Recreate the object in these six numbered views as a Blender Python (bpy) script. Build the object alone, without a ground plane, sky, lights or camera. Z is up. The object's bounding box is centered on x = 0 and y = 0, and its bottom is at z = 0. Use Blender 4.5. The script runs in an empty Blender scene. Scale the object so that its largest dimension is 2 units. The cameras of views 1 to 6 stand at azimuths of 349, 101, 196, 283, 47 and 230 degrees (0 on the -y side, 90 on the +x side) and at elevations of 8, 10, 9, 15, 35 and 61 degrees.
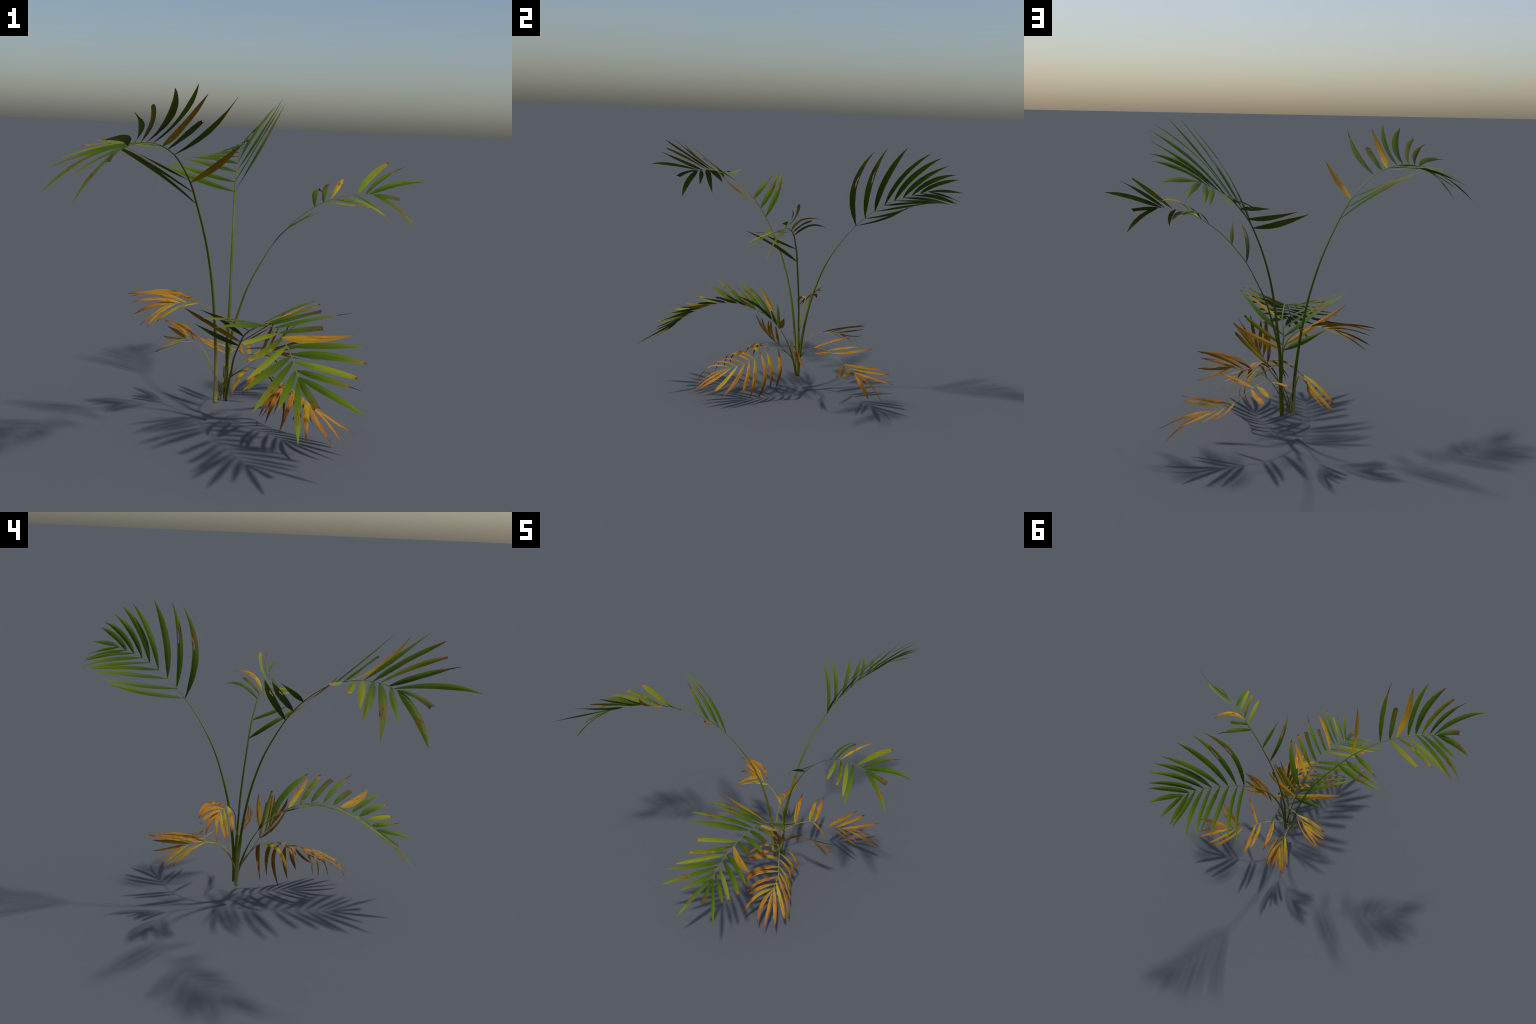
"""A declining areca-type palm: ten arching pinnate fronds rising from one clump.

Each frond is a stalk + rachis swept along a spine, and carries leaflets.  A leaflet is
described by where it sits on the rachis, how it splays and lifts from it, how long it is
and how its midrib bends; its outline ("form") and its colouring ("coat") come from small
libraries below.
"""
import bpy, math, random
from mathutils import Vector, Matrix

random.seed(7)
UP = Vector((0, 0, 1))

# --------------------------------------------------------------------------- node helpers
class Graph:
    def __init__(self, name):
        self.mat = bpy.data.materials.new(name)
        self.mat.use_nodes = True
        self.t = self.mat.node_tree
        self.t.nodes.clear()
        self.out = self.t.nodes.new('ShaderNodeOutputMaterial')
        self.bsdf = self.t.nodes.new('ShaderNodeBsdfPrincipled')
        self.t.links.new(self.bsdf.outputs[0], self.out.inputs[0])

    def put(self, sock, v):
        if hasattr(v, 'is_linked') or isinstance(v, bpy.types.NodeSocket):
            self.t.links.new(v, sock)
        else:
            sock.default_value = v

    def node(self, kind, **props):
        n = self.t.nodes.new(kind)
        for k, v in props.items():
            setattr(n, k, v)
        return n

    def math(self, op, a, b=0.0, clamp=False):
        n = self.node('ShaderNodeMath', operation=op, use_clamp=clamp)
        self.put(n.inputs[0], a)
        self.put(n.inputs[1], b)
        return n.outputs[0]

    def smooth(self, v, lo, hi):
        """0 below lo, 1 above hi (lo may exceed hi to invert)."""
        n = self.node('ShaderNodeMapRange', interpolation_type='SMOOTHSTEP')
        flip = lo > hi
        a, b = (hi, lo) if flip else (lo, hi)
        self.put(n.inputs['Value'], v)
        n.inputs['From Min'].default_value = a
        n.inputs['From Max'].default_value = b
        n.inputs['To Min'].default_value = 1.0 if flip else 0.0
        n.inputs['To Max'].default_value = 0.0 if flip else 1.0
        return n.outputs[0]

    def mix(self, fac, a, b, mode='MIX'):
        n = self.node('ShaderNodeMix', data_type='RGBA', blend_type=mode)
        self.put(n.inputs[0], fac)
        for s, v in ((n.inputs[6], a), (n.inputs[7], b)):
            self.put(s, v if not isinstance(v, tuple) else (*v, 1.0))
        return n.outputs[2]

    def ramp(self, v, stops):
        n = self.node('ShaderNodeValToRGB')
        e = n.color_ramp.elements
        while len(e) < len(stops):
            e.new(0.5)
        for s, (p, c) in zip(e, stops):
            s.position = p
            s.color = (*c, 1.0)
        self.put(n.inputs[0], v)
        return n.outputs[0]

    def noise(self, vec, scale, detail=3.0, rough=0.55, dist=0.0):
        n = self.node('ShaderNodeTexNoise')
        self.put(n.inputs['Vector'], vec)
        n.inputs['Scale'].default_value = scale
        n.inputs['Detail'].default_value = detail
        n.inputs['Roughness'].default_value = rough
        n.inputs['Distortion'].default_value = dist
        return n.outputs[0]

    def stretch(self, vec, scale, shift=None):
        n = self.node('ShaderNodeMapping')
        self.put(n.inputs['Vector'], vec)
        n.inputs['Scale'].default_value = scale
        if shift is not None:
            self.put(n.inputs['Location'], shift)
        return n.outputs[0]


# ------------------------------------------------------------------------------- materials
BROWN = (0.060, 0.024, 0.012)
DARK = (0.018, 0.010, 0.008)

def leaf_coat(name, gradient, vein=0.25, speck=0.0, tip=None, tip_start=0.9, patch=None,
              edge=None, streak=None, rough=0.60):
    """Leaflet colouring in the leaflet's own frame: x runs 0..1 from stalk to tip, y across."""
    g = Graph(name)
    tc = g.node('ShaderNodeTexCoord').outputs['Object']
    rnd = g.node('ShaderNodeObjectInfo').outputs['Random']
    sep = g.node('ShaderNodeSeparateXYZ')
    g.put(sep.inputs[0], tc)
    x, y = sep.outputs[0], sep.outputs[1]
    comb = g.node('ShaderNodeCombineXYZ')
    g.put(comb.inputs[0], g.math('MULTIPLY', rnd, 37.0))
    g.put(comb.inputs[1], g.math('MULTIPLY', rnd, 61.0))
    shift = comb.outputs[0]
    cloud = g.noise(g.stretch(tc, (3.0, 14.0, 14.0), shift), 1.6, 4.0)
    fibre = g.noise(g.stretch(tc, (2.0, 150.0, 40.0), shift), 1.0, 2.0)
    along = g.math('ADD', x, g.math('MULTIPLY', g.math('SUBTRACT', cloud, 0.5), 0.30))
    col = g.ramp(along, gradient)
    # longitudinal fibres and leaf-to-leaf variation
    val = g.math('ADD', g.math('MULTIPLY', g.math('SUBTRACT', fibre, 0.5), vein * 2.2),
                 g.math('ADD', 0.86, g.math('MULTIPLY', rnd, 0.28)))
    hsv = g.node('ShaderNodeHueSaturation')
    g.put(hsv.inputs['Color'], col)
    g.put(hsv.inputs['Value'], val)
    g.put(hsv.inputs['Hue'], g.math('ADD', 0.492, g.math('MULTIPLY', rnd, 0.016)))
    col = hsv.outputs[0]
    if edge:
        rim = g.smooth(g.noise(g.stretch(tc, (5.0, 30.0, 8.0), shift), 1.3, 3.0), 0.56, 0.64)
        col = g.mix(g.math('MULTIPLY', rim, 0.85), col, edge)
    if streak:
        n = g.noise(g.stretch(tc, (2.6, 46.0, 10.0), shift), 1.5, 3.0)
        band = g.math('MULTIPLY', g.smooth(x, *streak[0]), g.smooth(x, *streak[1]))
        m = g.math('MULTIPLY', g.smooth(n, *streak[2]), band)
        col = g.mix(g.math('MULTIPLY', m, 0.9), col, streak[3])
    if speck:
        n = g.noise(g.stretch(tc, (9.0, 34.0, 10.0), shift), 2.0, 2.0)
        halo = g.smooth(n, 0.70 - speck, 0.75 - speck)
        core = g.smooth(n, 0.745 - speck, 0.785 - speck)
        col = g.mix(g.math('MULTIPLY', halo, 0.6), col, (0.30, 0.17, 0.018))
        col = g.mix(core, col, BROWN)
    if patch:
        wob = g.math('MULTIPLY', g.math('SUBTRACT', g.noise(g.stretch(tc, (7.0, 40.0, 9.0), shift), 1.4, 4.0), 0.5), 0.34)
        xx = g.math('ADD', x, wob)
        body = g.math('MULTIPLY', g.smooth(xx, patch - 0.14, patch - 0.03), g.smooth(xx, patch + 0.16, patch + 0.06))
        n = g.noise(g.stretch(tc, (5.0, 60.0, 10.0), shift), 1.6, 3.0)
        col = g.mix(g.math('MULTIPLY', body, 0.62), col, (0.170, 0.105, 0.012))
        core = g.math('MULTIPLY', body, g.smooth(n, 0.555, 0.62))
        col = g.mix(core, col, (0.040, 0.020, 0.014))
    if tip:
        wob = g.math('MULTIPLY', g.math('SUBTRACT', g.noise(g.stretch(tc, (6.0, 50.0, 9.0), shift), 1.5, 3.0), 0.5), 0.22)
        xx = g.math('ADD', x, wob)
        col = g.mix(g.smooth(xx, tip_start - 0.08, tip_start), col, tip[0])
        col = g.mix(g.smooth(xx, tip_start, tip_start + 0.045), col, tip[1])
    g.put(g.bsdf.inputs['Base Color'], col)
    g.bsdf.inputs['Roughness'].default_value = rough
    g.bsdf.inputs['Specular IOR Level'].default_value = 0.08
    bump = g.node('ShaderNodeBump')
    bump.inputs['Strength'].default_value = 0.25
    bump.inputs['Distance'].default_value = 0.002
    g.put(bump.inputs['Height'], fibre)
    g.put(g.bsdf.inputs['Normal'], bump.outputs[0])
    return g.mat


G_DEEP, G_MID, G_TIP = (0.034, 0.070, 0.0025), (0.067, 0.115, 0.003), (0.128, 0.165, 0.005)
COATS = {
    'green': leaf_coat('leaflet_green', [(0.0, G_DEEP), (0.45, G_MID), (1.0, G_TIP)],
                       tip=((0.20, 0.13, 0.014), BROWN), tip_start=0.985),
    'withered_tip': leaf_coat('leaflet_with_withered_tip', [(0.0, G_DEEP), (0.45, (0.078, 0.125, 0.005)), (0.85, (0.120, 0.140, 0.008))],
                              tip=((0.22, 0.12, 0.012), BROWN), tip_start=0.80),
    'torn': leaf_coat('leaflet_torn_green', [(0.0, G_DEEP), (0.5, (0.066, 0.110, 0.005)), (1.0, (0.110, 0.110, 0.010))],
                      streak=((0.45, 0.8), (1.4, 1.3), (0.46, 0.56), (0.075, 0.036, 0.012)), tip=((0.10, 0.06, 0.012), DARK), tip_start=0.965),
    'spotted': leaf_coat('leaflet_spotted_green', [(0.0, G_DEEP), (0.55, (0.066, 0.118, 0.004)), (1.0, (0.13, 0.15, 0.008))],
                         speck=0.02, tip=((0.26, 0.13, 0.014), BROWN), tip_start=0.94),
    'lesion': leaf_coat('leaflet_blighted_green', [(0.0, G_DEEP), (0.4, G_MID), (0.75, (0.130, 0.160, 0.008)), (1.0, (0.15, 0.20, 0.006))],
                        patch=0.60),
    'olive': leaf_coat('leaflet_olive', [(0.0, (0.10, 0.13, 0.004)), (0.5, (0.16, 0.155, 0.005)), (1.0, (0.18, 0.15, 0.008))],
                       speck=0.01, tip=((0.25, 0.13, 0.014), DARK), tip_start=0.955),
    'lime': leaf_coat('leaflet_lime', [(0.0, (0.090, 0.150, 0.005)), (0.35, (0.155, 0.190, 0.008)), (1.0, (0.225, 0.220, 0.012))],
                      speck=0.015, tip=((0.30, 0.17, 0.016), BROWN), tip_start=0.965),
    'edged': leaf_coat('leaflet_green_with_scorched_edges', [(0.0, G_DEEP), (0.5, (0.090, 0.140, 0.005)), (1.0, (0.19, 0.20, 0.008))],
                       edge=(0.30, 0.155, 0.020), tip=((0.36, 0.17, 0.015), BROWN), tip_start=0.955),
    'gold': leaf_coat('leaflet_gold', [(0.0, (0.36, 0.25, 0.012)), (0.35, (0.42, 0.235, 0.014)), (1.0, (0.30, 0.145, 0.014))],
                      streak=((0.30, 0.42), (0.75, 0.62), (0.54, 0.62), (0.10, 0.035, 0.012)), tip=((0.30, 0.13, 0.016), BROWN), tip_start=0.95),
    'amber': leaf_coat('leaflet_amber', [(0.0, (0.40, 0.21, 0.012)), (0.4, (0.41, 0.180, 0.012)), (0.75, (0.33, 0.125, 0.012)), (1.0, (0.15, 0.052, 0.012))],
                       streak=((0.05, 0.15), (0.85, 0.60), (0.53, 0.64), (0.13, 0.042, 0.012)), speck=0.03, tip=((0.16, 0.060, 0.012), BROWN), tip_start=0.92),
    'honey': leaf_coat('leaflet_honey', [(0.0, (0.30, 0.26, 0.012)), (0.25, (0.37, 0.25, 0.012)), (0.7, (0.39, 0.20, 0.012)), (1.0, (0.26, 0.105, 0.012))],
                       streak=((0.30, 0.42), (0.80, 0.62), (0.54, 0.64), (0.13, 0.046, 0.012)), speck=0.02, tip=((0.22, 0.085, 0.012), BROWN), tip_start=0.94),
    'rust': leaf_coat('leaflet_rust', [(0.0, (0.40, 0.19, 0.013)), (0.45, (0.36, 0.145, 0.013)), (0.75, (0.19, 0.070, 0.012)), (1.0, (0.035, 0.018, 0.010))],
                      streak=((0.10, 0.2), (0.80, 0.6), (0.56, 0.64), (0.12, 0.040, 0.012))),
    'scorched': leaf_coat('leaflet_scorched_amber', [(0.0, (0.34, 0.150, 0.013)), (0.4, (0.40, 0.190, 0.013)), (0.85, (0.34, 0.155, 0.012)), (1.0, (0.12, 0.045, 0.012))],
                          streak=((0.0, 0.08), (0.55, 0.32), (0.46, 0.56), (0.050, 0.018, 0.010))),
}


def stalk_coat(name, low, high, dark, rough=0.5, top=None):
    """Fibrous stalk skin: two tones mixed by a noise that is stretched along the plant's axis."""
    g = Graph(name)
    tc = g.node('ShaderNodeTexCoord').outputs['Object']
    big = g.noise(g.stretch(tc, (6.0, 6.0, 3.0)), 1.0, 3.0)
    fine = g.noise(g.stretch(tc, (420.0, 420.0, 14.0)), 1.0, 2.0)
    col = g.mix(g.smooth(big, 0.35, 0.65), low, high)
    if top:                                            # sheath skin greens where it merges into the stalk
        sep = g.node('ShaderNodeSeparateXYZ')
        g.put(sep.inputs[0], tc)
        col = g.mix(g.smooth(sep.outputs[2], top[0], top[1]), col, top[2])
    col = g.mix(g.math('MULTIPLY', g.smooth(fine, 0.52, 0.75), 0.35), col, dark)
    g.put(g.bsdf.inputs['Base Color'], col)
    g.bsdf.inputs['Roughness'].default_value = rough
    g.bsdf.inputs['Specular IOR Level'].default_value = 0.15
    bump = g.node('ShaderNodeBump')
    bump.inputs['Strength'].default_value = 0.3
    bump.inputs['Distance'].default_value = 0.001
    g.put(bump.inputs['Height'], fine)
    g.put(g.bsdf.inputs['Normal'], bump.outputs[0])
    return g.mat


BARKS = {
    'stalk_green': stalk_coat('stalk_green', (0.090, 0.118, 0.003), (0.150, 0.165, 0.004), (0.060, 0.085, 0.003)),
    'stalk_gold': stalk_coat('stalk_gold', (0.260, 0.190, 0.014), (0.330, 0.240, 0.018), (0.130, 0.090, 0.010)),
    'stalk_ochre': stalk_coat('stalk_ochre', (0.150, 0.105, 0.012), (0.260, 0.175, 0.016), (0.090, 0.060, 0.010)),
}
SHEATH = stalk_coat('sheath_cream', (0.300, 0.265, 0.085), (0.380, 0.340, 0.120), (0.210, 0.185, 0.055), top=(0.25, 0.36, (0.150, 0.150, 0.007)))

# ----------------------------------------------------------------------------- leaf outlines
# half-width (as a share of the blade's greatest half-width) at stations along the leaflet
FORMS = {
    'point': [(0, .12), (.05, .34), (.13, .66), (.25, .90), (.40, 1.0), (.58, .96), (.72, .79), (.84, .52), (.93, .26), (1, .05)],
    'hole':  [(0, .12), (.05, .34), (.13, .68), (.25, .92), (.40, 1.0), (.58, .94), (.72, .74), (.84, .46), (.93, .22), (1, .05)],
    'short': [(0, .12), (.06, .40), (.18, .82), (.34, 1.0), (.55, .92), (.74, .64), (.88, .36), (1, .08)],
    'dark':  [(0, .10), (.05, .32), (.14, .66), (.30, .95), (.48, 1.0), (.66, .92), (.80, .72), (.91, .44), (1, .08)],
    'blunt': [(0, .10), (.06, .32), (.16, .64), (.34, .93), (.55, 1.0), (.75, .90), (.90, .68), (.97, .52), (1, .34)],
    'cut':   [(0, .10), (.06, .36), (.18, .72), (.40, .95), (.65, 1.0), (.85, .97), (1, .92)],
    'curl':  [(0, .12), (.05, .34), (.14, .70), (.28, .95), (.45, 1.0), (.60, .88), (.72, .62), (.80, .34), (.86, .17), (1, .06)],
    'wavy':  [(0, .10), (.08, .42), (.20, .80), (.32, 1.0), (.44, .82), (.56, .95), (.68, .66), (.80, .48), (.90, .28), (1, .06)],
}


def profile(form, s):
    pts = FORMS[form]
    for (a, fa), (b, fb) in zip(pts, pts[1:]):
        if s <= b:
            u = (s - a) / (b - a)
            u = u * u * (3 - 2 * u) * .5 + u * .5
            return fa + (fb - fa) * u
    return pts[-1][1]


def leaflet_mesh(aspect, sway, arch, slack, roll, form, rng):
    """Unit-length leaflet: midrib is a quadratic arc from the origin to (1,0,0)."""
    nu, nv = (72, 18) if form == 'hole' else (28, 6)
    mid = Vector((.5 + slack, sway, arch))
    keel = math.radians(rng.uniform(9, 17))           # blade halves droop from the midrib
    ripple = rng.uniform(.02, .05) if form != 'wavy' else .10
    ph = rng.uniform(0, 6.28)
    twist = math.radians(rng.uniform(-9, 9))
    jag = [rng.uniform(-.035, .02) for _ in range(nv + 1)]
    verts, faces = [], []
    for i in range(nu + 1):
        s = i / nu
        p = mid * (2 * s * (1 - s)) + Vector((1, 0, 0)) * (s * s)
        tan = (mid * (2 - 4 * s) + Vector((2 * s, 0, 0))).normalized()
        nrm = Vector((0, 0, 1)) - tan * tan.z
        if nrm.length < .2:
            nrm = Vector((1, 0, 0)) - tan * tan.x
        nrm.normalize()
        side = nrm.cross(tan)
        r = roll + twist * (2 * s - 1)
        side, nrm = side * math.cos(r) - nrm * math.sin(r), nrm * math.cos(r) + side * math.sin(r)
        hw = aspect * .5 * profile(form, s)
        for j in range(nv + 1):
            v = j / nv * 2 - 1
            wob = 1 + ripple * (math.sin(9 * s + ph + (2.1 if v > 0 else 0)) + .6 * math.sin(31 * s + 3 * ph + (1.3 if v > 0 else 0)))
            q = p + side * (v * hw * math.cos(keel) * wob) - nrm * (abs(v) * hw * math.sin(keel))
            q += nrm * (hw * .10 * math.sin(7 * s + ph) * v)
            if form == 'cut':
                q += tan * (jag[j] * s ** 6)
            verts.append(q)
    for i in range(nu):
        for j in range(nv):
            s, v = (i + .5) / nu, (j + .5) / nv * 2 - 1
            if form == 'hole' and ((s - .57) / .08) ** 2 + ((v - .42 + .12 * math.sin(40 * s + ph)) / (.20 + .06 * math.sin(90 * s + 2 * ph))) ** 2 < 1:
                continue                               # the blight has eaten through
            a = i * (nv + 1) + j
            faces.append((a, a + nv + 1, a + nv + 2, a + 1))
    me = bpy.data.meshes.new('leaflet')
    me.from_pydata(verts, [], faces)
    me.polygons.foreach_set('use_smooth', [True] * len(me.polygons))
    me.update()
    return me


# ------------------------------------------------------------------------------ swept stalks
def through(knots, n):
    """Catmull-Rom curve through the knots, n steps per span."""
    k = [Vector(p) for p in knots]
    k = [k[0] * 2 - k[1]] + k + [k[-1] * 2 - k[-2]]
    out = []
    for i in range(1, len(k) - 2):
        a, b, c, d = k[i - 1:i + 3]
        for j in range(n):
            t = j / n
            out.append(.5 * (2 * b + (c - a) * t + (2 * a - 5 * b + 4 * c - d) * t * t + (3 * b - 3 * c + d - a) * t ** 3))
    out.append(k[-2])
    return out


def tube(name, path, radius, flat, mat, parent, sides=10):
    """Sweep a slightly flattened circle along the path; radius and flat are functions of 0..1."""
    verts, faces = [], []
    total = sum((b - a).length for a, b in zip(path, path[1:]))
    run = 0
    lean = path[-1] - path[0]
    lean.z = 0
    across = lean.cross(UP).normalized() if lean.length > .02 else Vector((1, 0, 0))
    for i, p in enumerate(path):
        tan = (path[min(i + 1, len(path) - 1)] - path[max(i - 1, 0)]).normalized()
        s_ = (across - tan * across.dot(tan)).normalized()
        n_ = s_.cross(tan)
        if i:
            run += (p - path[i - 1]).length
        u = run / total
        r = radius(u)
        for k in range(sides):
            a = 2 * math.pi * k / sides
            verts.append(p + s_ * (math.cos(a) * r) + n_ * (math.sin(a) * r * flat(u)))
    for i in range(len(path) - 1):
        for k in range(sides):
            a, b = i * sides + k, i * sides + (k + 1) % sides
            faces.append((a, b, b + sides, a + sides))
    faces.append(tuple(reversed(range(sides))))
    faces.append(tuple(range((len(path) - 1) * sides, len(path) * sides)))
    me = bpy.data.meshes.new(name)
    me.from_pydata(verts, [], faces)
    me.polygons.foreach_set('use_smooth', [True] * len(me.polygons))
    me.materials.append(mat)
    ob = bpy.data.objects.new(name, me)
    bpy.context.collection.objects.link(ob)
    ob.parent = parent
    return ob


# ------------------------------------------------------------------------------------- plant
plant = bpy.data.objects.new('palm_plant', None)
bpy.context.collection.objects.link(plant)
plant['label'] = 'slender young palm with arching green and withered amber fronds'
plant['category'] = 'palm plant'
plant.empty_display_size = .1


def frond(stalk, rachis, radii, bark, leaves):
    steps = 10
    path = through(stalk + rachis, steps)
    split = len(stalk) * steps
    lens = [(b - a).length for a, b in zip(path, path[1:])]
    share = sum(lens[:split]) / sum(lens)
    r0, r1, r2 = radii

    def radius(u):
        if u < share:
            w = u / share
            return r0 + (r1 - r0) * w ** .8
        return r1 + (r2 - r1) * ((u - share) / (1 - share)) ** .8

    ob = tube('frond', path, radius, lambda u: 1.0 - .6 * min(1.0, max(0.0, (u - share * .45) / (share * .5))), BARKS[bark], plant)
    # arc-length table of the rachis
    fine = through(stalk + rachis, 24)[len(stalk) * 24:]
    cum = [0.0]
    for a, b in zip(fine, fine[1:]):
        cum.append(cum[-1] + (b - a).length)

    def at(d):
        d = min(max(d, 0.0), cum[-1])
        for i in range(1, len(cum)):
            if d <= cum[i]:
                return fine[i - 1].lerp(fine[i], (d - cum[i - 1]) / (cum[i] - cum[i - 1]))
        return fine[-1]

    for n, (station, splay, lift, length, width, roll, sway, arch, slack, coat, form) in enumerate(leaves):
        rng = random.Random(int(station * 997) + int(abs(splay) * 13) + n * 31)
        d = station * cum[-1]
        base = at(d)
        tan = (at(d + .012) - at(d - .012)).normalized()
        over = (UP - tan * tan.z).normalized()
        side = tan.cross(over)
        sp, li = math.radians(splay), math.radians(lift)
        x = ((tan * math.cos(sp) + side * math.sin(sp)) * math.cos(li) + over * math.sin(li)).normalized()
        m = x.cross(tan)
        if m.dot(over) < 0:
            m = -m
        w = m.length
        z = m * w + (over - x * over.dot(x)) * ((1 - w) * .6)
        z.normalize()
        y = z.cross(x)
        me = leaflet_mesh(width / length, sway, arch, slack, math.radians(roll), form, rng)
        me.materials.append(COATS[coat])
        lf = bpy.data.objects.new('leaflet', me)
        bpy.context.collection.objects.link(lf)
        lf.parent = ob
        lf.matrix_basis = Matrix.LocRotScale(base, Matrix((x, y, z)).transposed().to_quaternion(), Vector((length,) * 3))
    return ob


# leaflet rows: station on rachis 0..1, splay (+ right / - left of the rachis, degrees), lift (degrees),
#               length and greatest width (m), roll of the blade about its midrib (degrees), midrib sway / arch / slack (shares of length), coat, form
frond(
    stalk=[(-0.109, 0.102, 0.097), (-0.109, 0.098, 0.229), (-0.119, 0.083, 0.373), (-0.133, 0.061, 0.512), (-0.153, 0.027, 0.651), (-0.182, -0.021, 0.787), (-0.214, -0.076, 0.898)],
    rachis=[(-0.252, -0.141, 1.006), (-0.282, -0.201, 1.082), (-0.316, -0.263, 1.141), (-0.358, -0.341, 1.197), (-0.401, -0.415, 1.23), (-0.455, -0.498, 1.252), (-0.511, -0.586, 1.255), (-0.568, -0.66, 1.241)],
    radii=(0.0076, 0.0048, 0.003), bark='stalk_green', leaves=[
        (0.000,   49.9,   2.7, 0.462, 0.032,    18, -0.016,  0.143,  0.005, 'lesion', 'hole'),
        (0.095,   55.9,   6.8, 0.374, 0.034,    15, -0.026,  0.081, -0.003, 'lesion', 'hole'),
        (0.181,  -55.0,  14.0, 0.299, 0.030,     3, -0.004, -0.089,  0.001, 'gold', 'point'),
        (0.202,   61.8,   9.1, 0.289, 0.030,    16,  0.036, -0.002,  0.004, 'withered_tip', 'curl'),
        (0.477,  -56.9,  24.6, 0.376, 0.030,     1,  0.107, -0.031, -0.001, 'withered_tip', 'curl'),
        (0.565,  -61.7,  26.3, 0.199, 0.032,     0,  0.024,  0.002,  0.000, 'torn', 'cut'),
        (0.559,   60.6,  -2.7, 0.264, 0.036,    21,  0.015,  0.037, -0.000, 'lime', 'blunt'),
        (0.625,  -55.4,  28.5, 0.323, 0.040,     0, -0.088, -0.090,  0.006, 'gold', 'point'),
        (0.631,   52.8,  -9.9, 0.284, 0.032,    23,  0.117,  0.078,  0.005, 'edged', 'blunt'),
        (0.731,  -55.3,  32.7, 0.349, 0.032,     0,  0.111, -0.061,  0.025, 'green', 'point'),
        (0.731,   54.1, -15.0, 0.334, 0.031,    27,  0.031,  0.124, -0.005, 'lime', 'point'),
        (0.801,  -45.3,  31.2, 0.340, 0.040,    -3,  0.192, -0.042, -0.028, 'spotted', 'dark'),
        (0.807,   57.7, -17.5, 0.351, 0.037,    30,  0.069,  0.110, -0.012, 'green', 'point'),
        (0.857,  -39.1,  27.5, 0.292, 0.028,   -12,  0.143,  0.015, -0.000, 'olive', 'blunt'),
        (0.851,   46.5, -26.3, 0.381, 0.036,    30,  0.111,  0.178, -0.026, 'lesion', 'point'),
        (0.927,  -38.4,  27.5, 0.302, 0.030,   -21,  0.146, -0.040, -0.007, 'withered_tip', 'curl'),
        (0.949,   32.0, -20.0, 0.232, 0.029,    21, -0.036,  0.099,  0.003, 'green', 'short'),
        (0.972,  -24.6,  12.4, 0.366, 0.030,   -27,  0.161,  0.066,  0.033, 'green', 'point'),
        (1.000,  -15.8,  -7.6, 0.167, 0.032,   -27,  0.008,  0.156, -0.002, 'torn', 'cut'),
        (1.000,    9.3, -31.1, 0.296, 0.039,    18,  0.113,  0.130, -0.002, 'lesion', 'point'),
    ])

frond(
    stalk=[(-0.061, 0.127, 0.095), (-0.055, 0.133, 0.225), (-0.056, 0.147, 0.366), (-0.047, 0.174, 0.516), (-0.04, 0.213, 0.653), (-0.031, 0.263, 0.781), (-0.018, 0.337, 0.907)],
    rachis=[(-0.003, 0.427, 1.02), (0.008, 0.479, 1.071), (0.023, 0.54, 1.119), (0.038, 0.603, 1.161), (0.055, 0.672, 1.193), (0.072, 0.742, 1.217), (0.079, 0.812, 1.239)],
    radii=(0.0085, 0.004, 0.0022), bark='stalk_green', leaves=[
        (0.000,   28.7,  21.1, 0.501, 0.033,    33, -0.153,  0.188,  0.002, 'lesion', 'hole'),
        (0.000,  -57.6, -13.3, 0.450, 0.029,    -3, -0.023, -0.092,  0.016, 'green', 'point'),
        (0.154,   29.4,  23.9, 0.485, 0.031,    30, -0.093,  0.097, -0.001, 'lesion', 'hole'),
        (0.135,  -58.7, -11.7, 0.421, 0.029,    -4, -0.045, -0.081,  0.015, 'green', 'point'),
        (0.305,   27.2,  20.7, 0.472, 0.035,    27, -0.084,  0.081, -0.004, 'green', 'point'),
        (0.291,  -52.4, -16.6, 0.386, 0.029,    -6, -0.037,  0.003, -0.006, 'green', 'point'),
        (0.447,   23.9,  13.6, 0.453, 0.029,    30, -0.024,  0.144,  0.001, 'green', 'point'),
        (0.440,  -49.9, -20.4, 0.347, 0.029,    -3, -0.057,  0.029, -0.007, 'green', 'point'),
        (0.581,   23.6,  16.2, 0.417, 0.033,    33, -0.074,  0.124,  0.000, 'green', 'point'),
        (0.581,  -54.6, -18.4, 0.341, 0.025,     0, -0.085,  0.011, -0.003, 'green', 'point'),
        (0.694,   21.5,  14.7, 0.359, 0.029,    39, -0.087,  0.105, -0.000, 'green', 'point'),
        (0.694,  -50.7, -21.0, 0.305, 0.029,     0, -0.124,  0.040, -0.012, 'green', 'point'),
        (0.805,   20.1,   9.6, 0.306, 0.029,    45, -0.028,  0.179, -0.001, 'green', 'point'),
        (0.818,  -34.6, -25.0, 0.259, 0.027,     0, -0.019,  0.141, -0.003, 'green', 'point'),
        (0.906,   26.8,   6.2, 0.255, 0.029,    45,  0.006,  0.139,  0.001, 'green', 'point'),
        (0.913,  -28.5, -29.4, 0.223, 0.029,   -11, -0.049,  0.100, -0.007, 'green', 'point'),
        (1.000,   19.5, -14.1, 0.204, 0.029,    48, -0.010,  0.108,  0.001, 'green', 'point'),
        (1.000,  -10.1, -32.7, 0.192, 0.025,   -21, -0.072,  0.066, -0.002, 'green', 'point'),
    ])

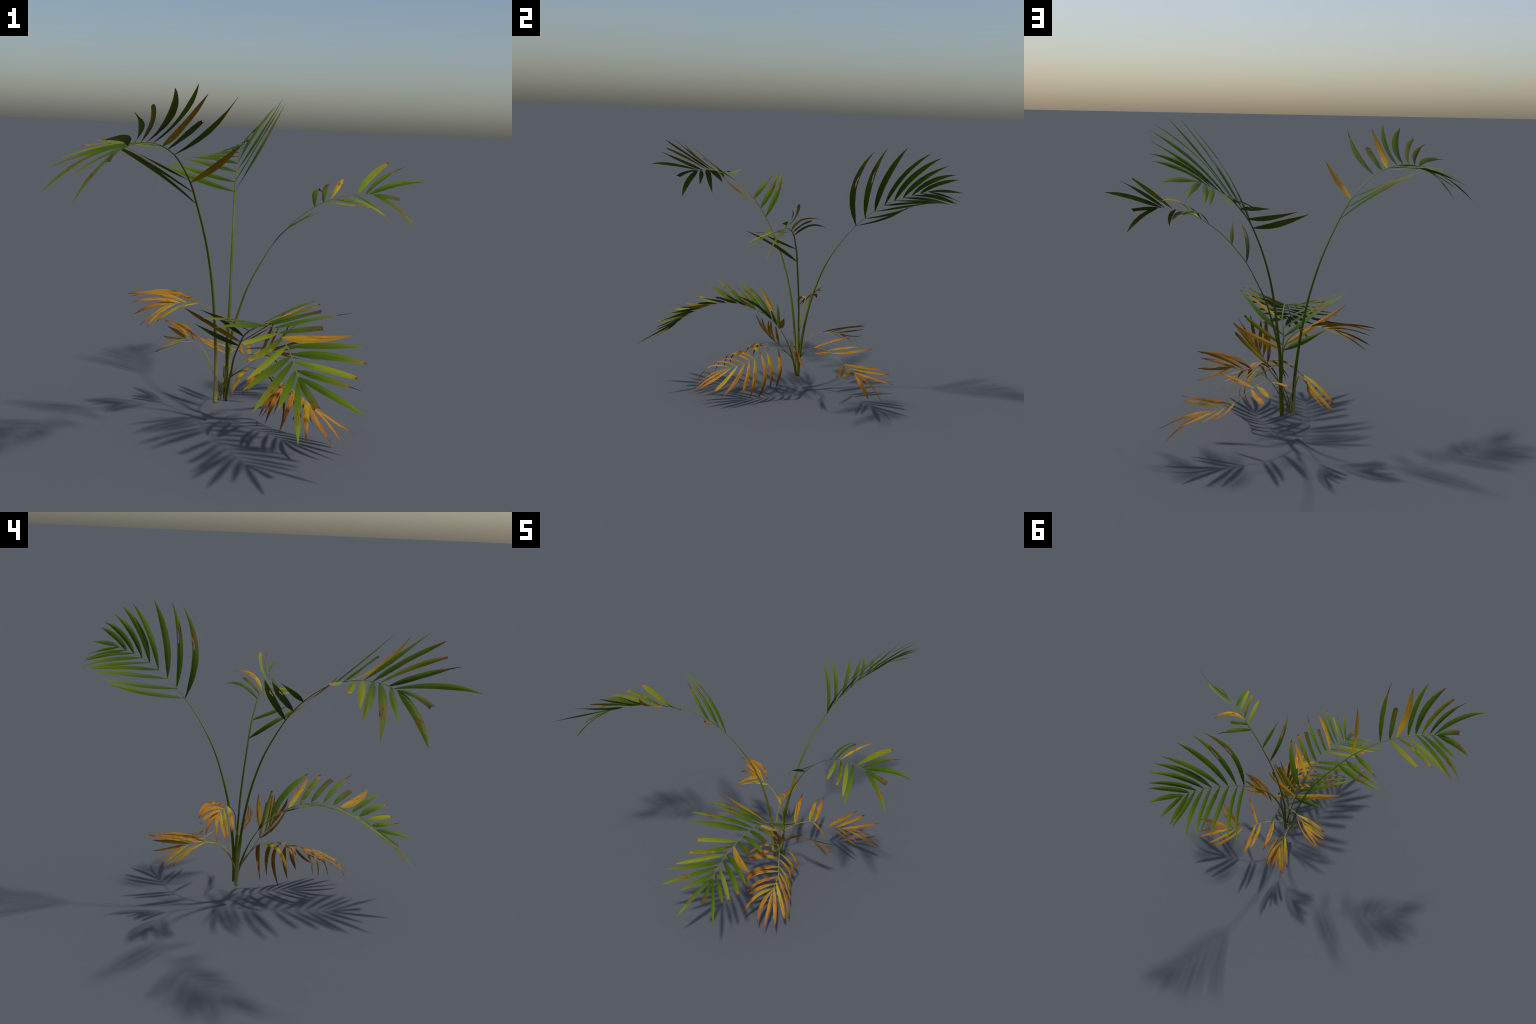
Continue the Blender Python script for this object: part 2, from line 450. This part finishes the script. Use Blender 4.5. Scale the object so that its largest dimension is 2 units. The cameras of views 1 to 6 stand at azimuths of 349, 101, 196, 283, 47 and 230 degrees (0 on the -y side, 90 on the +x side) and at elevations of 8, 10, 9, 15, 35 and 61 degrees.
frond(
    stalk=[(-0.064, 0.122, 0.096), (-0.061, 0.124, 0.193), (-0.049, 0.124, 0.303), (-0.039, 0.12, 0.415), (-0.01, 0.121, 0.523), (0.026, 0.12, 0.63), (0.074, 0.12, 0.725)],
    rachis=[(0.126, 0.121, 0.813), (0.18, 0.124, 0.877), (0.245, 0.124, 0.939), (0.325, 0.126, 0.993), (0.394, 0.121, 1.024), (0.486, 0.114, 1.047), (0.574, 0.113, 1.049)],
    radii=(0.0062, 0.0046, 0.0026), bark='stalk_green', leaves=[
        (0.000,   51.8,  -0.1, 0.351, 0.028,     9, -0.026,  0.161, -0.001, 'lesion', 'hole'),
        (0.207,   61.4,   3.8, 0.208, 0.023,    -3,  0.004,  0.010, -0.000, 'withered_tip', 'curl'),
        (0.482,  -63.6,  -2.6, 0.236, 0.028,    -6, -0.074,  0.422, -0.013, 'withered_tip', 'curl'),
        (0.565,  -58.0,  23.0, 0.136, 0.024,    -3,  0.037,  0.168, -0.001, 'torn', 'cut'),
        (0.571,   58.7, -13.1, 0.201, 0.024,    15,  0.028,  0.025, -0.000, 'lime', 'blunt'),
        (0.628,  -60.6,  12.6, 0.215, 0.029,     0, -0.250,  0.301,  0.007, 'gold', 'point'),
        (0.641,   51.6, -17.9, 0.214, 0.021,    12,  0.112,  0.035, -0.005, 'edged', 'blunt'),
        (0.742,   52.3, -25.9, 0.243, 0.025,    20,  0.072,  0.110,  0.060, 'lime', 'point'),
        (0.826,   59.3, -30.3, 0.255, 0.024,    27,  0.112,  0.101, -0.012, 'green', 'point'),
        (0.869,  -27.3,  34.7, 0.233, 0.031,    -6,  0.154, -0.067,  0.010, 'lime', 'blunt'),
        (0.938,  -19.0,  31.4, 0.244, 0.021,   -21,  0.164, -0.022,  0.002, 'withered_tip', 'curl'),
        (0.966,   -7.5,  13.2, 0.290, 0.025,   -66,  0.128,  0.090,  0.033, 'green', 'point'),
        (1.000,   -4.8,  -7.3, 0.136, 0.026,   -48,  0.011,  0.030, -0.000, 'torn', 'cut'),
        (1.000,   14.5, -35.2, 0.239, 0.026,     6,  0.120,  0.119, -0.000, 'lesion', 'point'),
    ])

frond(
    stalk=[(-0.056, 0.118, 0.096), (-0.053, 0.102, 0.168), (-0.044, 0.083, 0.239), (-0.039, 0.054, 0.31)],
    rachis=[(-0.026, 0.013, 0.379), (-0.012, -0.047, 0.444), (0.018, -0.125, 0.495), (0.039, -0.217, 0.526), (0.061, -0.313, 0.53), (0.076, -0.415, 0.503), (0.089, -0.495, 0.462), (0.098, -0.573, 0.405)],
    radii=(0.006, 0.004, 0.0028), bark='stalk_green', leaves=[
        (0.000,   66.7,  15.5, 0.241, 0.032,     9, -0.014, -0.001, -0.001, 'green', 'short'),
        (0.016,  -71.0,  19.0, 0.261, 0.030,   -12,  0.066, -0.007,  0.004, 'gold', 'point'),
        (0.037,   53.8,   5.2, 0.369, 0.036,    18, -0.029,  0.062,  0.003, 'gold', 'point'),
        (0.043,  -57.5,  14.1, 0.234, 0.027,   -12,  0.025,  0.002, -0.002, 'olive', 'blunt'),
        (0.104,   47.7,  -1.3, 0.403, 0.037,    30, -0.015,  0.143, -0.017, 'lesion', 'hole'),
        (0.120,  -38.7,   0.6, 0.353, 0.040,   -33,  0.087,  0.131,  0.005, 'spotted', 'dark'),
        (0.191,   59.5,   8.1, 0.330, 0.030,    26, -0.015,  0.066,  0.003, 'lesion', 'point'),
        (0.282,   61.6,   8.4, 0.268, 0.026,    21, -0.005,  0.026, -0.000, 'withered_tip', 'curl'),
        (0.276,  -50.0,  12.3, 0.256, 0.030,   -18,  0.010, -0.009,  0.001, 'gold', 'point'),
        (0.367,  -58.6,  15.4, 0.258, 0.030,   -18,  0.047,  0.002,  0.002, 'edged', 'blunt'),
        (0.392,   60.8,   5.3, 0.375, 0.032,    21, -0.050,  0.059,  0.004, 'lesion', 'hole'),
        (0.452,  -55.9,  15.4, 0.230, 0.031,   -18,  0.069,  0.015,  0.007, 'torn', 'cut'),
        (0.452,   60.6,   4.0, 0.341, 0.039,    21, -0.016,  0.045, -0.000, 'green', 'short'),
        (0.543,  -59.6,  16.8, 0.320, 0.028,   -12,  0.081,  0.019, -0.001, 'withered_tip', 'curl'),
        (0.619,  -64.0,  17.6, 0.177, 0.030,   -12,  0.045,  0.016, -0.002, 'torn', 'cut'),
        (0.619,   56.9,   6.3, 0.237, 0.029,     6, -0.031, -0.003,  0.000, 'lime', 'blunt'),
        (0.673,  -62.7,  15.6, 0.283, 0.038,   -12, -0.131,  0.006, -0.009, 'gold', 'point'),
        (0.673,   48.5,   2.4, 0.262, 0.030,     5,  0.068, -0.006,  0.002, 'edged', 'blunt'),
        (0.770,  -64.1,  16.4, 0.306, 0.028,   -12,  0.059,  0.016, -0.009, 'green', 'point'),
        (0.759,   49.1,   2.9, 0.309, 0.028,     3,  0.004,  0.003,  0.000, 'lime', 'point'),
        (0.830,  -60.3,  14.6, 0.295, 0.035,   -12,  0.081,  0.029,  0.003, 'spotted', 'dark'),
        (0.841,   53.1,   6.9, 0.321, 0.030,     3, -0.005, -0.033,  0.000, 'green', 'point'),
        (0.887,  -56.4,  12.6, 0.250, 0.028,    -9,  0.029,  0.014,  0.001, 'lime', 'blunt'),
        (0.881,   42.2,   6.6, 0.347, 0.029,     3, -0.002, -0.027,  0.000, 'lesion', 'point'),
        (0.946,  -54.9,  12.3, 0.255, 0.028,   -12,  0.014,  0.009, -0.000, 'withered_tip', 'curl'),
        (0.946,   33.1,   6.2, 0.225, 0.030,     3,  0.010, -0.007,  0.000, 'green', 'short'),
        (0.988,  -41.1,   8.1, 0.298, 0.028,   -15,  0.016,  0.019,  0.000, 'green', 'point'),
        (1.000,  -13.9,   0.8, 0.147, 0.030,   -15,  0.020, -0.018, -0.000, 'torn', 'cut'),
        (1.000,   14.2,  -2.7, 0.284, 0.028,     0, -0.016,  0.032,  0.001, 'lesion', 'point'),
    ])

frond(
    stalk=[(-0.085, 0.104, 0.11), (-0.069, 0.097, 0.173), (-0.042, 0.079, 0.22), (-0.004, 0.051, 0.254)],
    rachis=[(0.038, 0.02, 0.277), (0.077, -0.026, 0.279), (0.113, -0.064, 0.262), (0.149, -0.102, 0.24), (0.184, -0.136, 0.225), (0.214, -0.19, 0.205), (0.237, -0.237, 0.189)],
    radii=(0.0034, 0.003, 0.0014), bark='stalk_gold', leaves=[
        (0.000,  -95.0, -80.6, 0.234, 0.023,   -20, -0.321,  0.739, -0.019, 'amber', 'point'),
        (0.021,   83.9, -24.0, 0.233, 0.024,     5,  0.168,  0.454,  0.035, 'honey', 'point'),
        (0.230,  -41.7, -65.7, 0.218, 0.023,   -20, -0.101,  0.525,  0.018, 'honey', 'point'),
        (0.177,   75.0, -15.1, 0.209, 0.023,     5,  0.136,  0.440, -0.019, 'amber', 'point'),
        (0.337,   87.0,  -7.6, 0.193, 0.023,     5, -0.006,  0.396,  0.002, 'honey', 'point'),
        (0.351,  -12.0, -61.7, 0.259, 0.021,   -20,  0.031,  0.471, -0.016, 'amber', 'point'),
        (0.483,  -20.8, -51.8, 0.232, 0.023,   -16, -0.000,  0.350,  0.017, 'honey', 'point'),
        (0.503,   76.2, -18.6, 0.230, 0.024,     5,  0.046,  0.560, -0.055, 'amber', 'point'),
        (0.600,  -27.7, -42.1, 0.210, 0.021,   -12,  0.064,  0.160,  0.001, 'amber', 'point'),
        (0.588,   76.9, -21.8, 0.239, 0.023,     5,  0.042,  0.615,  0.098, 'amber', 'point'),
        (0.681,  -27.1, -22.1, 0.258, 0.021,     5,  0.103, -0.027,  0.000, 'amber', 'point'),
        (0.704,   52.3, -14.5, 0.238, 0.023,     5,  0.092,  0.497, -0.017, 'amber', 'point'),
        (0.802,  -30.3, -14.8, 0.233, 0.023,     5,  0.029, -0.036, -0.000, 'honey', 'blunt'),
        (0.841,   49.7,  -2.4, 0.182, 0.023,     5,  0.085,  0.414, -0.023, 'amber', 'point'),
        (0.935,   34.5, -13.8, 0.234, 0.024,     5,  0.010,  0.436, -0.028, 'honey', 'point'),
        (0.916,  -20.9,  -6.1, 0.259, 0.023,     5,  0.015, -0.008,  0.000, 'amber', 'point'),
        (0.961,    5.8, -13.6, 0.224, 0.023,     5, -0.150,  0.164, -0.037, 'amber', 'point'),
        (1.000,   -5.7, -14.8, 0.239, 0.019,     5,  0.018,  0.134, -0.013, 'amber', 'wavy'),
    ])

frond(
    stalk=[(-0.05, 0.118, 0.33), (-0.06, 0.127, 0.399), (-0.083, 0.126, 0.462), (-0.132, 0.133, 0.512)],
    rachis=[(-0.196, 0.135, 0.541), (-0.253, 0.141, 0.541), (-0.304, 0.151, 0.54)],
    radii=(0.0026, 0.002, 0.001), bark='stalk_gold', leaves=[
        (0.000,    7.6,  -5.2, 0.295, 0.021,    50, -0.234,  0.230, -0.019, 'scorched', 'point'),
        (0.000,  -28.2, -25.3, 0.212, 0.023,   -31, -0.084,  0.156, -0.024, 'honey', 'blunt'),
        (0.442,    2.6,   9.7, 0.266, 0.020,    45, -0.136,  0.141,  0.011, 'amber', 'point'),
        (0.484,  -30.9, -24.0, 0.215, 0.019,   -20, -0.082,  0.067,  0.001, 'honey', 'point'),
        (0.727,    0.4,  -0.9, 0.214, 0.019,    38, -0.040,  0.159, -0.008, 'amber', 'point'),
        (0.824,  -37.6, -29.7, 0.184, 0.018,   -16, -0.142,  0.081, -0.003, 'honey', 'point'),
        (0.941,   -7.8, -16.4, 0.190, 0.020,    32, -0.113,  0.129,  0.020, 'rust', 'point'),
        (1.000,  -25.3, -30.9, 0.181, 0.017,    -5, -0.102,  0.033, -0.012, 'amber', 'wavy'),
    ])

frond(
    stalk=[(-0.105, 0.108, 0.115), (-0.099, 0.115, 0.18), (-0.127, 0.133, 0.251), (-0.155, 0.181, 0.313)],
    rachis=[(-0.194, 0.242, 0.341), (-0.218, 0.294, 0.337), (-0.237, 0.338, 0.331)],
    radii=(0.0026, 0.002, 0.001), bark='stalk_gold', leaves=[
        (0.026,    6.2,   1.7, 0.266, 0.021,    50, -0.201,  0.135, -0.008, 'scorched', 'point'),
        (0.000,  -28.7, -27.0, 0.218, 0.023,   -31, -0.097,  0.108, -0.034, 'honey', 'blunt'),
        (0.439,   -0.9,  18.9, 0.244, 0.020,    45, -0.084,  0.102,  0.008, 'amber', 'point'),
        (0.374,  -27.7, -16.9, 0.232, 0.019,   -20, -0.092,  0.003, -0.003, 'honey', 'point'),
        (0.740,    1.5,  13.1, 0.189, 0.019,    38, -0.057,  0.016, -0.002, 'amber', 'point'),
        (0.778,  -30.1, -21.2, 0.192, 0.018,   -16, -0.088,  0.058,  0.015, 'honey', 'point'),
        (1.000,   -6.4,  -0.3, 0.164, 0.020,    32, -0.092, -0.079,  0.034, 'rust', 'point'),
        (1.000,  -20.3, -17.4, 0.175, 0.017,    -5, -0.021, -0.010,  0.010, 'amber', 'wavy'),
    ])

frond(
    stalk=[(-0.08, 0.115, 0.12), (-0.088, 0.107, 0.138), (-0.071, 0.128, 0.192), (-0.061, 0.163, 0.25)],
    rachis=[(-0.034, 0.217, 0.282), (-0.002, 0.277, 0.289), (0.03, 0.343, 0.273), (0.062, 0.388, 0.243), (0.101, 0.436, 0.224), (0.157, 0.482, 0.207)],
    radii=(0.0034, 0.0032, 0.0014), bark='stalk_gold', leaves=[
        (0.000,  -61.1,   4.3, 0.263, 0.030,   -12,  0.050,  0.061, -0.001, 'amber', 'point'),
        (0.271,  -57.2,   8.3, 0.225, 0.025,     3,  0.056,  0.014, -0.001, 'honey', 'point'),
        (0.336,   88.4,   8.5, 0.205, 0.021,     9,  0.017,  0.035, -0.001, 'amber', 'point'),
        (0.382,  -59.9,  11.2, 0.259, 0.027,     9,  0.022, -0.049, -0.000, 'amber', 'point'),
        (0.682,  -34.8,  13.3, 0.249, 0.026,     3,  0.033, -0.067,  0.003, 'amber', 'point'),
        (0.697,   57.4,   8.6, 0.257, 0.024,     0,  0.008, -0.001,  0.001, 'amber', 'point'),
        (0.819,  -39.5,  10.5, 0.226, 0.025,     1,  0.038, -0.048,  0.000, 'honey', 'blunt'),
        (0.837,   48.0,  10.2, 0.201, 0.025,     3,  0.019,  0.029,  0.001, 'honey', 'point'),
        (0.909,  -26.9,   6.6, 0.263, 0.024,     0, -0.026,  0.001, -0.000, 'amber', 'point'),
        (0.964,   -8.5, -11.5, 0.255, 0.021,     0, -0.023,  0.213,  0.002, 'amber', 'wavy'),
        (0.991,   13.5,  -5.2, 0.245, 0.032,     6, -0.034,  0.127,  0.001, 'rust', 'point'),
    ])

frond(
    stalk=[(-0.095, 0.1, 0.105), (-0.079, 0.092, 0.179), (-0.036, 0.065, 0.234), (0.015, 0.045, 0.272)],
    rachis=[(0.046, 0.025, 0.306), (0.078, -0.0, 0.338), (0.116, -0.025, 0.374)],
    radii=(0.0024, 0.0018, 0.001), bark='stalk_ochre', leaves=[
        (0.000,   19.0,  14.2, 0.225, 0.021,   -10, -0.155, -0.089,  0.005, 'scorched', 'point'),
        (0.000,  -28.5,   8.5, 0.218, 0.023,    15,  0.001, -0.005, -0.031, 'honey', 'blunt'),
        (0.410,   21.9,  24.6, 0.214, 0.020,   -10, -0.072, -0.050,  0.025, 'amber', 'point'),
        (0.389,  -26.1,  12.7, 0.224, 0.019,    15, -0.050, -0.028,  0.037, 'honey', 'point'),
        (0.687,   23.5,  21.9, 0.171, 0.019,   -10,  0.007, -0.012,  0.039, 'amber', 'point'),
        (0.710,  -24.7,  10.7, 0.196, 0.018,    15, -0.095,  0.046,  0.007, 'honey', 'point'),
        (0.822,    9.2,  17.0, 0.182, 0.020,   -10, -0.004, -0.087, -0.005, 'rust', 'point'),
        (1.000,  -13.2,  12.9, 0.169, 0.017,     3, -0.042, -0.037, -0.021, 'amber', 'wavy'),
    ])

frond(
    stalk=[(-0.066, 0.124, 0.15), (-0.044, 0.122, 0.198), (-0.013, 0.125, 0.245), (0.023, 0.14, 0.284)],
    rachis=[(0.083, 0.142, 0.307), (0.13, 0.149, 0.306), (0.179, 0.153, 0.312)],
    radii=(0.0024, 0.0018, 0.001), bark='stalk_ochre', leaves=[
        (0.000,    4.6,   6.7, 0.265, 0.022,    35, -0.229,  0.140, -0.018, 'scorched', 'point'),
        (0.410,    4.2,  19.1, 0.244, 0.021,    35, -0.153,  0.069,  0.006, 'amber', 'point'),
        (0.722,    2.5,   3.4, 0.192, 0.020,    35, -0.079,  0.055,  0.004, 'amber', 'point'),
        (1.000,   -5.8, -11.5, 0.169, 0.021,    35, -0.102, -0.060,  0.008, 'rust', 'point'),
        (1.000,  -23.2, -26.0, 0.175, 0.020,    -9, -0.016, -0.067, -0.004, 'amber', 'wavy'),
    ])


# pale basal sheaths clasping the two older stalks
def sheath(path, r0, r1):
    return tube('leaf_sheath', through(path, 12), lambda u: r0 + (r1 - r0) * u , lambda u: 1.0, SHEATH, plant, 14)

sheath([(-.109, .102, .095), (-.1098, .0985, .17), (-.1112, .0945, .25), (-.1135, .0885, .31), (-.117, .083, .36)], .0100, .0072)
sheath([(-.064, .122, .094), (-.056, .1205, .150), (-.048, .119, .210), (-.0485, .1183, .28), (-.0475, .118, .35)], .0070, .0062)
